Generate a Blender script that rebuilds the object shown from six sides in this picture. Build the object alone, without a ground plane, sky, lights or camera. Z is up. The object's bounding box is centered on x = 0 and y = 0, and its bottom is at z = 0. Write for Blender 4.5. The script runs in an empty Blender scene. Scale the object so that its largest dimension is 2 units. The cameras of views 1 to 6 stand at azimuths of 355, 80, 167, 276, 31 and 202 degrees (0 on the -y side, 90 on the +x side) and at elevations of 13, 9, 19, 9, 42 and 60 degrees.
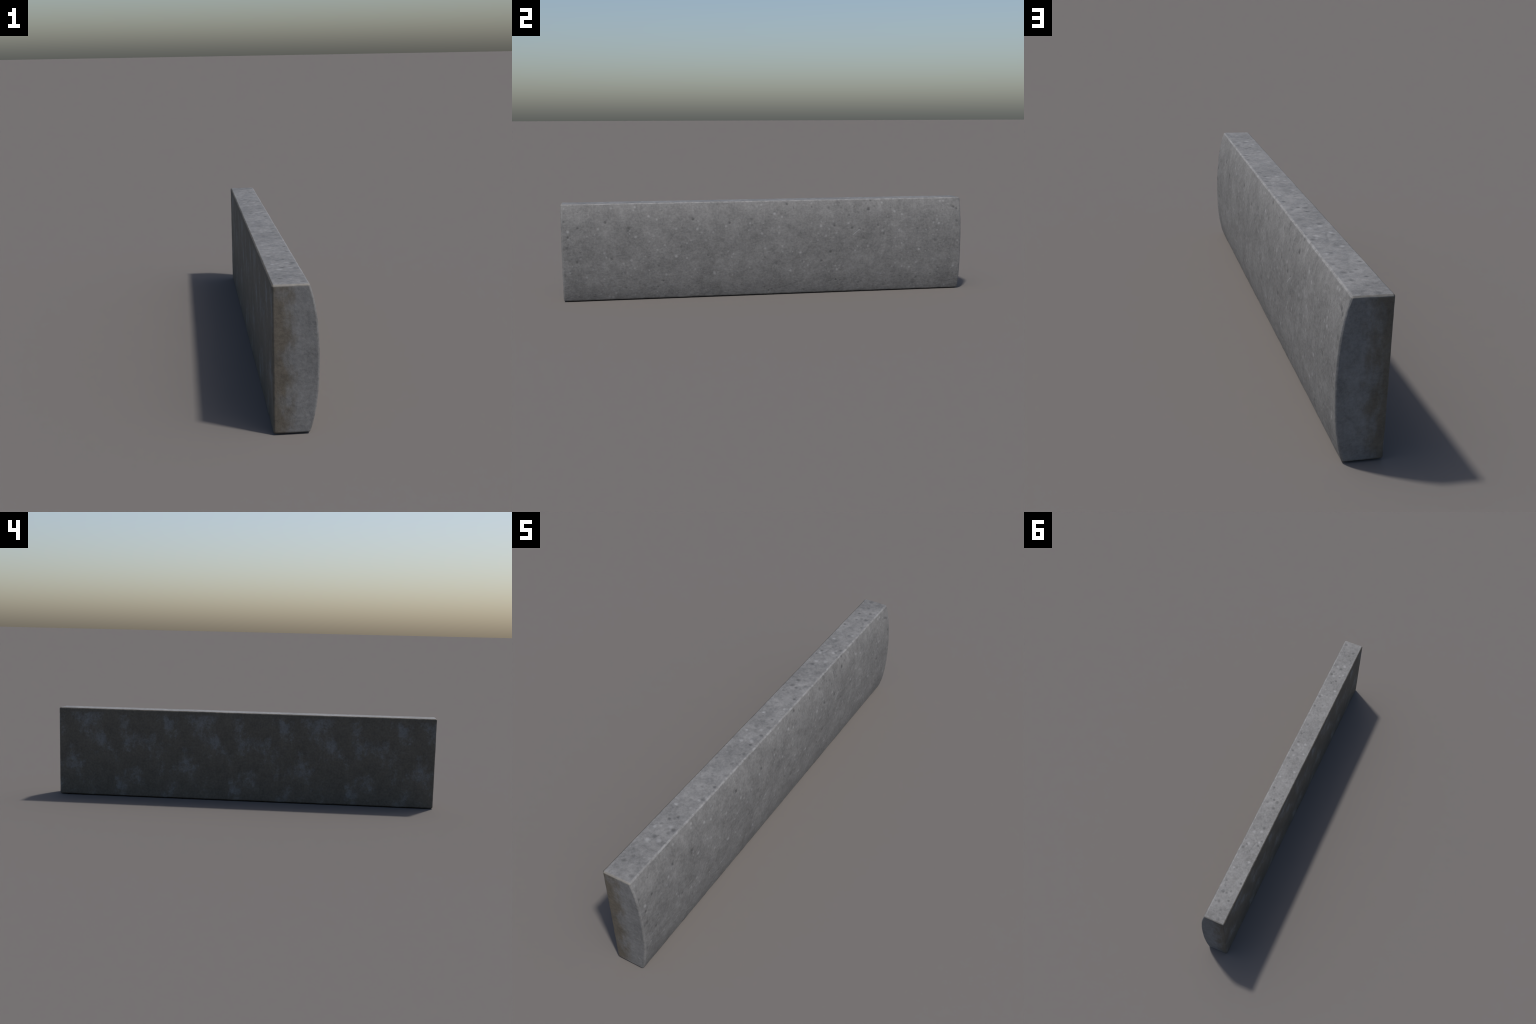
"""A precast concrete kerb block: flat back, flat top, bulging front face, softly rounded edges."""
import bpy, math, random
import numpy as np
from mathutils import Vector, noise

random.seed(11)

# ------------------------------------------------------------------ dimensions (metres)
HALF_LENGTH = 1.0          # along y
HEIGHT = 0.4685            # along z
BACK_X = -0.0714           # flat back face
BULGE_X = 0.0715           # crown of the convex front face
EDGE_R = 0.0065            # rounding of the arrises
STEP = 0.0032              # mesh fineness
PERIOD = 0.6165            # the cast surface pattern repeats along the block


def front_x(z):
    """x of the convex front face at height z."""
    d = z - HEIGHT / 2
    return BULGE_X - 0.343 * d * d - 3.62 * d ** 4


# ------------------------------------------------------------------ marks on the surface
FRONT_PITS = [  # (y, z)
    (-0.685, 0.339), (-0.680, 0.351), (-0.193, 0.366), (-0.302, 0.210), (-0.929, 0.193), (-0.986, 0.388),
    (-0.969, 0.313), (-0.082, 0.380), (-0.371, 0.388), (-0.766, 0.204), (-0.987, 0.128), (-0.541, 0.164),
    (-0.704, 0.135), (-0.520, 0.088), (-0.792, 0.379), (-0.924, 0.356), (0.096, 0.451), (0.410, 0.392),
    (0.513, 0.418), (0.334, 0.341), (0.560, 0.337), (0.483, 0.316), (0.589, 0.295), (0.484, 0.276),
    (0.426, 0.328), (0.462, 0.046), (0.524, 0.463), (0.977, 0.350), (0.843, 0.078), (0.863, 0.253),
    (0.881, 0.111), (0.315, 0.211), (0.002, 0.018), (0.182, 0.016), (0.039, 0.158), (0.268, 0.165),
    (0.464, 0.321), (0.962, 0.421), (0.978, 0.413)]
TOP_PITS = [  # (x, y)
    (0.015, 0.795), (0.013, 0.828), (-0.055, 0.752), (-0.026, 0.813), (0.010, 0.889), (-0.037, 0.867),
    (0.026, 0.893), (-0.033, 0.984), (0.005, 0.677), (0.024, 0.765), (-0.021, 0.928), (-0.007, 0.830),
    (0.027, -0.966), (-0.039, -0.923), (-0.024, -0.892), (-0.015, -0.780), (0.018, -0.744), (0.024, -0.723),
    (0.001, -0.661), (0.027, -0.543), (-0.013, -0.485), (0.027, -0.464), (0.023, -0.253), (0.017, -0.194),
    (-0.051, -0.244), (-0.021, -0.683), (-0.043, -0.863), (0.023, -0.124), (0.023, -0.067), (-0.023, -0.083),
    (0.010, -0.017), (-0.023, 0.171), (-0.048, 0.175), (0.019, 0.244), (-0.010, 0.217), (-0.034, 0.226),
    (-0.029, 0.268), (0.017, 0.424), (0.021, 0.144), (-0.033, 0.402), (0.015, 0.527), (0.026, 0.552),
    (-0.046, 0.513)]
# pale grains of aggregate; these repeat every PERIOD along y: (y in the first period, z) and (x, y)
FRONT_GRAINS = [(-0.792, 0.213), (-0.506, 0.120), (-0.886, 0.118), (-0.585, 0.405), (-0.547, 0.389),
                (-0.457, 0.210), (-0.650, 0.450), (-0.650, 0.309), (-0.563, 0.311), (-0.827, 0.350),
                (-0.548, 0.243), (-0.968, 0.340)]
TOP_GRAINS = [(0.010, -0.790), (-0.028, -0.806), (-0.042, -0.613), (-0.043, -0.741), (0.020, -0.552),
              (0.007, -0.713)]

PITS = []   # (centre, radius, strength)
for y, z in FRONT_PITS:
    PITS.append((Vector((front_x(z), y, z)), random.uniform(0.0062, 0.0105), random.uniform(0.45, 0.95)))
for x, y in TOP_PITS:
    PITS.append((Vector((x, y, HEIGHT)), random.uniform(0.0080, 0.0140), random.uniform(0.40, 0.85)))
GRAINS = []
for y, z in FRONT_GRAINS:
    GRAINS.append((Vector((front_x(z), y % PERIOD, z)), random.uniform(0.0065, 0.0095), random.uniform(0.35, 0.75)))
for x, y in TOP_GRAINS:
    GRAINS.append((Vector((x, y % PERIOD, HEIGHT)), random.uniform(0.009, 0.014), random.uniform(0.35, 0.7)))


# ------------------------------------------------------------------ cross-section, rounded and resampled
def section():
    corner_top = Vector((front_x(HEIGHT), HEIGHT))
    corner_bot = Vector((front_x(0), 0))
    outline = [Vector((BACK_X, 0)), corner_bot]
    outline += [Vector((front_x(z), z)) for z in np.linspace(0, HEIGHT, 60)[1:-1]]
    outline += [corner_top, Vector((BACK_X, HEIGHT))]
    sharp = {0, 1, len(outline) - 2, len(outline) - 1}
    pts = []
    n = len(outline)
    for i, p in enumerate(outline):
        if i not in sharp:
            if min((p - corner_top).length, (p - corner_bot).length) > EDGE_R * 1.3:
                pts.append(p)
            continue
        a = (outline[i - 1] - p).normalized()
        b = (outline[(i + 1) % n] - p).normalized()
        half = a.angle(b) / 2
        centre = p + (a + b).normalized() * EDGE_R / math.sin(half)
        t = EDGE_R / math.tan(half)
        s, e = p + a * t - centre, p + b * t - centre
        for k in range(9):
            v = s.slerp(e, k / 8, s)
            pts.append(centre + v.normalized() * EDGE_R)
    # resample by arc length, keeping the corners dense
    P = np.array([tuple(p) for p in pts])
    out = []
    for i in range(len(P)):
        a, b = P[i], P[(i + 1) % len(P)]
        d = np.linalg.norm(b - a)
        k = max(1, int(round(d / STEP)))
        for j in range(k):
            out.append(a + (b - a) * j / k)
    return np.array(out)


ring = section()
N = len(ring)
tangent = np.roll(ring, -1, 0) - np.roll(ring, 1, 0)
tangent /= np.linalg.norm(tangent, axis=1)[:, None]
outward = np.stack([tangent[:, 1], -tangent[:, 0]], 1)      # outline runs counter-clockwise

# ------------------------------------------------------------------ loft along y: cap, rounded arris, body, arris, cap
spine = np.stack([np.clip(ring[:, 0], -0.012, 0.012), np.clip(ring[:, 1], 0.06, HEIGHT - 0.06)], 1)
inner = ring - outward * EDGE_R
CAP = 20
rows = []
for k in range(CAP):
    t = k / CAP
    rows.append((-HALF_LENGTH, spine + (inner - spine) * t))
for k in range(7):
    a = math.pi / 2 * k / 6
    rows.append((-HALF_LENGTH + EDGE_R * (1 - math.sin(a)), ring - outward * EDGE_R * (1 - math.cos(a))))
rows[CAP:] = [(-HALF_LENGTH + EDGE_R * (1 - math.cos(math.pi / 2 * k / 6)),
               ring - outward * EDGE_R * (1 - math.sin(math.pi / 2 * k / 6))) for k in range(7)]
near = list(rows)
body = np.linspace(-HALF_LENGTH + EDGE_R, HALF_LENGTH - EDGE_R, int(2 * HALF_LENGTH / STEP))[1:-1]
rows = near + [(y, ring) for y in body] + [(-y, r) for y, r in reversed(near)]
M = len(rows)
co = np.empty((M, N, 3))
for i, (y, r) in enumerate(rows):
    co[i, :, 0], co[i, :, 1], co[i, :, 2] = r[:, 0], y, r[:, 1]
co = co.reshape(-1, 3)
i, j = np.meshgrid(np.arange(M - 1), np.arange(N), indexing="ij")
j2 = (j + 1) % N
faces = np.stack([i * N + j, i * N + j2, (i + 1) * N + j2, (i + 1) * N + j], -1).reshape(-1, 4)

# the same outward direction for every vertex, from the smooth shape
normal = np.zeros_like(co)
fa, fb, fc = co[faces[:, 0]], co[faces[:, 1]], co[faces[:, 3]]
fn = np.cross(fb - fa, fc - fa)
if (fn * (co[faces].mean(1) - np.array([0, 0, HEIGHT / 2]))).sum() < 0:
    faces, fn = faces[:, ::-1], -fn
for c in range(4):
    np.add.at(normal, faces[:, c], fn)
length = np.linalg.norm(normal, axis=1)[:, None]
normal /= np.maximum(length, 1e-12)
flat_cap = np.abs(co[:, 1]) > HALF_LENGTH - 1e-6
normal[flat_cap] = np.stack([0 * co[flat_cap, 1], np.sign(co[flat_cap, 1]), 0 * co[flat_cap, 1]], 1)

# ------------------------------------------------------------------ relief: cast unevenness, worn arrises, air-bubble pits
edge = 1 - np.abs(normal).max(1)                              # >0 only on rounded arrises
edge = np.clip((edge - 0.05) / 0.2, 0, 1)
disp = np.zeros(len(co))
for v in range(len(co)):
    p = Vector(co[v])
    d = 0.00035 * noise.noise(p * 55) + 0.0005 * noise.noise(p * 14)
    if edge[v] > 0:
        n1 = noise.noise(p * 38 + Vector((7, 3, 1)))
        n2 = noise.noise(p * 110)
        d += edge[v] * (-0.0006 + 0.0010 * n1 + 0.0006 * n2)
    disp[v] = d
for c, r, s in PITS:
    c = np.array(c)
    near_pit = np.where(np.abs(co - c).max(1) < 2 * r)[0]
    q = np.linalg.norm(co[near_pit] - c, axis=1) / (r * 0.9)
    disp[near_pit] -= 0.0013 * s * np.exp(-q ** 4)
for c, r, s in GRAINS:
    for k in range(-2, 3):
        g = np.array((c[0], c[1] + k * PERIOD, c[2]))
        near_g = np.where(np.abs(co - g).max(1) < 2 * r)[0]
        if len(near_g):
            q = np.linalg.norm(co[near_g] - g, axis=1) / r
            disp[near_g] += 0.0005 * s * np.exp(-q ** 2)
co = co + normal * disp[:, None]
lo, hi = co.min(0), co.max(0)
co[:, 1] *= 2 * HALF_LENGTH / (hi[1] - lo[1])
co[:, 2] -= lo[2]

mesh = bpy.data.meshes.new("concrete_kerb_block")
mesh.from_pydata(co.tolist(), [], faces.tolist())
import bmesh
bm = bmesh.new()
bm.from_mesh(mesh)
bmesh.ops.remove_doubles(bm, verts=bm.verts[:], dist=2e-5)
bmesh.ops.dissolve_degenerate(bm, edges=bm.edges[:], dist=1e-6)
# close the seam line in the middle of each end
open_edges = [e for e in bm.edges if e.is_boundary]
if open_edges:
    bmesh.ops.holes_fill(bm, edges=open_edges, sides=0)
bmesh.ops.recalc_face_normals(bm, faces=bm.faces[:])
bm.to_mesh(mesh)
bm.free()
mesh.polygons.foreach_set("use_smooth", [True] * len(mesh.polygons))
mesh.update()
block = bpy.data.objects.new("concrete_kerb_block", mesh)
bpy.context.scene.collection.objects.link(block)
block["label"] = "long grey concrete kerb block with a bulging front face"
block["category"] = "concrete kerb"

# ------------------------------------------------------------------ material
mat = bpy.data.materials.new("weathered_concrete")
mat.use_nodes = True
nt = mat.node_tree
N_, L_ = nt.nodes, nt.links
bsdf = N_["Principled BSDF"]


def put(sock, val):
    if isinstance(val, bpy.types.NodeSocket):
        L_.new(val, sock)
    elif val is not None:
        sock.default_value = val


def math_(op, a, b=None, c=None, clamp=False):
    n = N_.new("ShaderNodeMath")
    n.operation, n.use_clamp = op, clamp
    for s, v in zip(n.inputs, (a, b, c)):
        put(s, v)
    return n.outputs[0]


def ramp(v, a, b, lo=0.0, hi=1.0):
    n = N_.new("ShaderNodeMapRange")
    n.interpolation_type = "SMOOTHSTEP"
    for s, x in zip(n.inputs, (v, a, b, lo, hi)):
        put(s, x)
    return n.outputs[0]


def vec(op, a, b=None):
    n = N_.new("ShaderNodeVectorMath")
    n.operation = op
    put(n.inputs[0], a)
    put(n.inputs[1], b)
    return n.outputs["Value" if op in ("DISTANCE", "LENGTH") else "Vector"]


def combine(x, y, z):
    n = N_.new("ShaderNodeCombineXYZ")
    for s, v in zip(n.inputs, (x, y, z)):
        put(s, v)
    return n.outputs[0]


def noise_tex(v, scale, detail=3.0, rough=0.55, w=None):
    n = N_.new("ShaderNodeTexNoise")
    if w is not None:
        n.noise_dimensions = "4D"
        put(n.inputs["W"], w)
    put(n.inputs["Vector"], v)
    n.inputs["Scale"].default_value = scale
    n.inputs["Detail"].default_value = detail
    n.inputs["Roughness"].default_value = rough
    return n.outputs["Fac"]


def mix(fac, a, b, mode="MIX"):
    n = N_.new("ShaderNodeMix")
    n.data_type, n.blend_type = "RGBA", mode
    put(n.inputs["Factor"], fac)
    put(n.inputs[6], a)
    put(n.inputs[7], b)
    return n.outputs[2]


def grey(v, tint=(1, 1, 1)):
    return (v * tint[0], v * tint[1], v * tint[2], 1)


pos = N_.new("ShaderNodeTexCoord").outputs["Object"]
sep = N_.new("ShaderNodeSeparateXYZ")
L_.new(pos, sep.inputs[0])
X, Y, Z = sep.outputs
absY = math_("ABSOLUTE", Y)

# coordinates that close on themselves every PERIOD along the block
theta = math_("MULTIPLY", Y, 2 * math.pi / PERIOD)
rad = PERIOD / (2 * math.pi)
loop = combine(math_("MULTIPLY", math_("COSINE", theta), rad), math_("MULTIPLY", math_("SINE", theta), rad), X)

# which face a point lies on
on_top = ramp(Z, HEIGHT - 0.007, HEIGHT - 0.003)
on_end = ramp(absY, HALF_LENGTH - 0.006, HALF_LENGTH - 0.002)
on_back = ramp(X, BACK_X + 0.006, BACK_X + 0.0035)

# --- grey paste with soft clouds and grain
cloud = noise_tex(loop, 9.0, 4.0, 0.6, w=math_("MULTIPLY", Z, 1.0))
blotch = noise_tex(pos, 26.0, 4.0, 0.6)
grain = noise_tex(pos, 95.0, 3.0, 0.6)
sand = noise_tex(pos, 330.0, 2.0, 0.5)
value = math_("ADD", ramp(cloud, 0.30, 0.70, -0.11, 0.11), math_("MULTIPLY", ramp(blotch, 0.3, 0.7, -0.10, 0.10), math_("MULTIPLY_ADD", on_top, 0.45, 1.0)))
value = math_("ADD", value, ramp(grain, 0.28, 0.72, -0.13, 0.13))
value = math_("ADD", value, ramp(sand, 0.2, 0.8, -0.08, 0.08))
# pale runs below the front arris
run = noise_tex(combine(math_("MULTIPLY", Y, 34.0), 0.0, math_("MULTIPLY", Z, 5.0)), 1.0, 3.0, 0.6)
run = math_("MULTIPLY", ramp(run, 0.52, 0.72), math_("MULTIPLY", ramp(Z, 0.33, 0.45), ramp(X, 0.030, 0.044)))
value = math_("ADD", value, math_("MULTIPLY", run, 0.2))
BASE = 0.157
lum = math_("MULTIPLY", math_("ADD", value, 1.0), BASE)
col = combine(math_("MULTIPLY", lum, 1.0), math_("MULTIPLY", lum, 0.99), math_("MULTIPLY", lum, 0.975))

# --- small flecks, too many to place one by one
wob = N_.new("ShaderNodeTexNoise")
put(wob.inputs["Vector"], pos)
wob.inputs["Scale"].default_value = 160
jig = vec("ADD", pos, vec("MULTIPLY", vec("SUBTRACT", wob.outputs["Color"], (0.5, 0.5, 0.5)), (0.005, 0.005, 0.005)))


def flecks(scale, share, size, seed):
    n = N_.new("ShaderNodeTexVoronoi")
    put(n.inputs["Vector"], vec("ADD", jig, (seed, seed * 0.7, 0)))
    n.inputs["Scale"].default_value = scale
    s = N_.new("ShaderNodeSeparateColor")
    L_.new(n.outputs["Color"], s.inputs[0])
    pick = math_("LESS_THAN", s.outputs[0], share)
    reach = math_("MULTIPLY", s.outputs[1], size)
    return math_("MULTIPLY", pick, math_("MULTIPLY", ramp(math_("DIVIDE", n.outputs["Distance"], reach), 0.1, 1.0, 1.0, 0.0), s.outputs[2]))


dark_flecks = flecks(46.0, 0.30, 0.55, 3.1)
pale_flecks = flecks(55.0, 0.40, 0.55, 8.7)
face_flecks = math_("SUBTRACT", 1.0, math_("MAXIMUM", on_back, on_end))
col = mix(math_("MULTIPLY", math_("MULTIPLY", dark_flecks, 0.65), face_flecks), col, grey(0.065))
col = mix(math_("MULTIPLY", math_("MULTIPLY", pale_flecks, math_("MULTIPLY_ADD", on_top, -0.3, 0.62)), face_flecks), col, grey(0.29))


def spots(coord, marks):
    total = None
    for c, r, s in marks:
        m = ramp(vec("DISTANCE", coord, tuple(c)), r * 0.15, r * 1.1, s, 0.0)
        total = m if total is None else math_("MAXIMUM", total, m)
    return total


pits = spots(jig, PITS)
js = N_.new("ShaderNodeSeparateXYZ")
L_.new(jig, js.inputs[0])
wrapped = combine(js.outputs[0], math_("FLOORED_MODULO", js.outputs[1], PERIOD), js.outputs[2])
grains = spots(wrapped, GRAINS)
col = mix(math_("MULTIPLY", grains, 0.9), col, grey(0.31))
col = mix(math_("MULTIPLY", pits, 0.85), col, grey(0.055))


def scratch(a, b, width):
    """mask of a straight stroke from a to b"""
    a, b = Vector(a), Vector(b)
    axis = (b - a).normalized()
    rel = vec("SUBTRACT", pos, tuple(a))
    n = N_.new("ShaderNodeVectorMath")
    n.operation = "DOT_PRODUCT"
    put(n.inputs[0], rel)
    n.inputs[1].default_value = tuple(axis)
    t = n.outputs["Value"]
    t = math_("MINIMUM", math_("MAXIMUM", t, 0.0), (b - a).length)
    foot = combine(*[math_("MULTIPLY_ADD", t, axis[k], a[k]) for k in range(3)])
    return ramp(vec("DISTANCE", pos, foot), width * 0.5, width, 1.0, 0.0)


gouge = scratch((front_x(0.291), 0.428, 0.291), (front_x(0.320), 0.464, 0.320), 0.0055)
nick = scratch((front_x(0.291), 0.428, 0.291), (front_x(0.320), 0.464, 0.320), 0.0032)
col = mix(math_("MULTIPLY", gouge, 0.35), col, grey(0.07))
col = mix(math_("MULTIPLY", nick, 0.7), col, grey(0.28))
crack = math_("MAXIMUM", scratch((-0.025, 0.504, HEIGHT), (-0.016, 0.561, HEIGHT), 0.0045),
              scratch((-0.044, 0.508, HEIGHT), (-0.062, 0.521, HEIGHT), 0.0045))
col = mix(math_("MULTIPLY", crack, 0.3), col, grey(0.07))
smear = scratch((front_x(0.429), 0.948, 0.429), (front_x(0.412), 0.977, 0.412), 0.007)
col = mix(math_("MULTIPLY", smear, 0.4), col, grey(0.07))

# --- worn, paler front arrises
arris = vec("LENGTH", combine(math_("SUBTRACT", X, front_x(HEIGHT) - 0.002), 0.0, math_("SUBTRACT", Z, HEIGHT - 0.002)))
wear_noise = noise_tex(pos, 42.0, 4.0, 0.65)
wear = math_("MULTIPLY", ramp(arris, 0.0018, 0.0058, 1.0, 0.0), ramp(wear_noise, 0.42, 0.64, 0.1, 1.0))
wear = math_("MULTIPLY", wear, ramp(absY, 0.86, 0.96, 1.0, 0.45))
side = math_("MULTIPLY", ramp(absY, HALF_LENGTH - 0.009, HALF_LENGTH - 0.004), math_("SUBTRACT", 1.0, on_end))
side = math_("MULTIPLY", math_("MULTIPLY", side, ramp(X, 0.02, 0.035)), 0.35)
col = mix(math_("MULTIPLY", math_("MAXIMUM", wear, side), 0.75), col, grey(0.25))

# --- brown-olive stain on the back and on the rear half of the ends, with clean grey patches in it
stain_noise = noise_tex(vec("MULTIPLY", pos, (1.0, 1.0, 0.45)), 32.0, 3.0, 0.55)
reach = math_("ADD", X, ramp(stain_noise, 0.25, 0.75, -0.03, 0.03))
end_stain = math_("MULTIPLY", on_end, ramp(reach, 0.012, -0.060))
patch = noise_tex(loop, 9.5, 8.0, 0.72, w=math_("MULTIPLY", Z, 0.8))
patch = math_("MULTIPLY", ramp(patch, 0.50, 0.64), ramp(Z, HEIGHT - 0.012, HEIGHT - 0.03))
back_stain = math_("MULTIPLY", on_back, math_("SUBTRACT", 1.0, math_("MULTIPLY", patch, 0.92)))
stain = math_("MAXIMUM", back_stain, math_("MULTIPLY", math_("MULTIPLY", end_stain, math_("SUBTRACT", 1.0, on_top)), 1.0))
col = mix(stain, col, mix(1.0, col, (0.66, 0.575, 0.455, 1), "MULTIPLY"))
lip = math_("MULTIPLY", math_("MULTIPLY", ramp(Z, HEIGHT - 0.008, HEIGHT - 0.004), ramp(absY, HALF_LENGTH - 0.007, HALF_LENGTH - 0.003)), 0.5)
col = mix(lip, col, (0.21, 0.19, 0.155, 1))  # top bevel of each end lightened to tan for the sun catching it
put(bsdf.inputs["Base Color"], col)

put(bsdf.inputs["Roughness"], ramp(blotch, 0.2, 0.8, 0.62, 0.78))
bsdf.inputs["Specular IOR Level"].default_value = 0.45

# --- fine relief: grain plus faint drag ripples along the block
ripple = noise_tex(combine(math_("MULTIPLY", X, 120.0), math_("MULTIPLY", Y, 60.0), math_("MULTIPLY", Z, 130.0)), 1.0, 2.0, 0.5)
height = math_("ADD", math_("MULTIPLY", grain, 0.6), math_("MULTIPLY", ripple, 0.4))
height = math_("SUBTRACT", math_("MULTIPLY_ADD", sand, 0.2, height), math_("MULTIPLY", dark_flecks, 0.7))
bump = N_.new("ShaderNodeBump")
put(bump.inputs["Strength"], math_("MULTIPLY_ADD", on_end, -0.16, 0.34))
bump.inputs["Distance"].default_value = 0.004
put(bump.inputs["Height"], height)
put(bsdf.inputs["Normal"], bump.outputs["Normal"])

mesh.materials.append(mat)
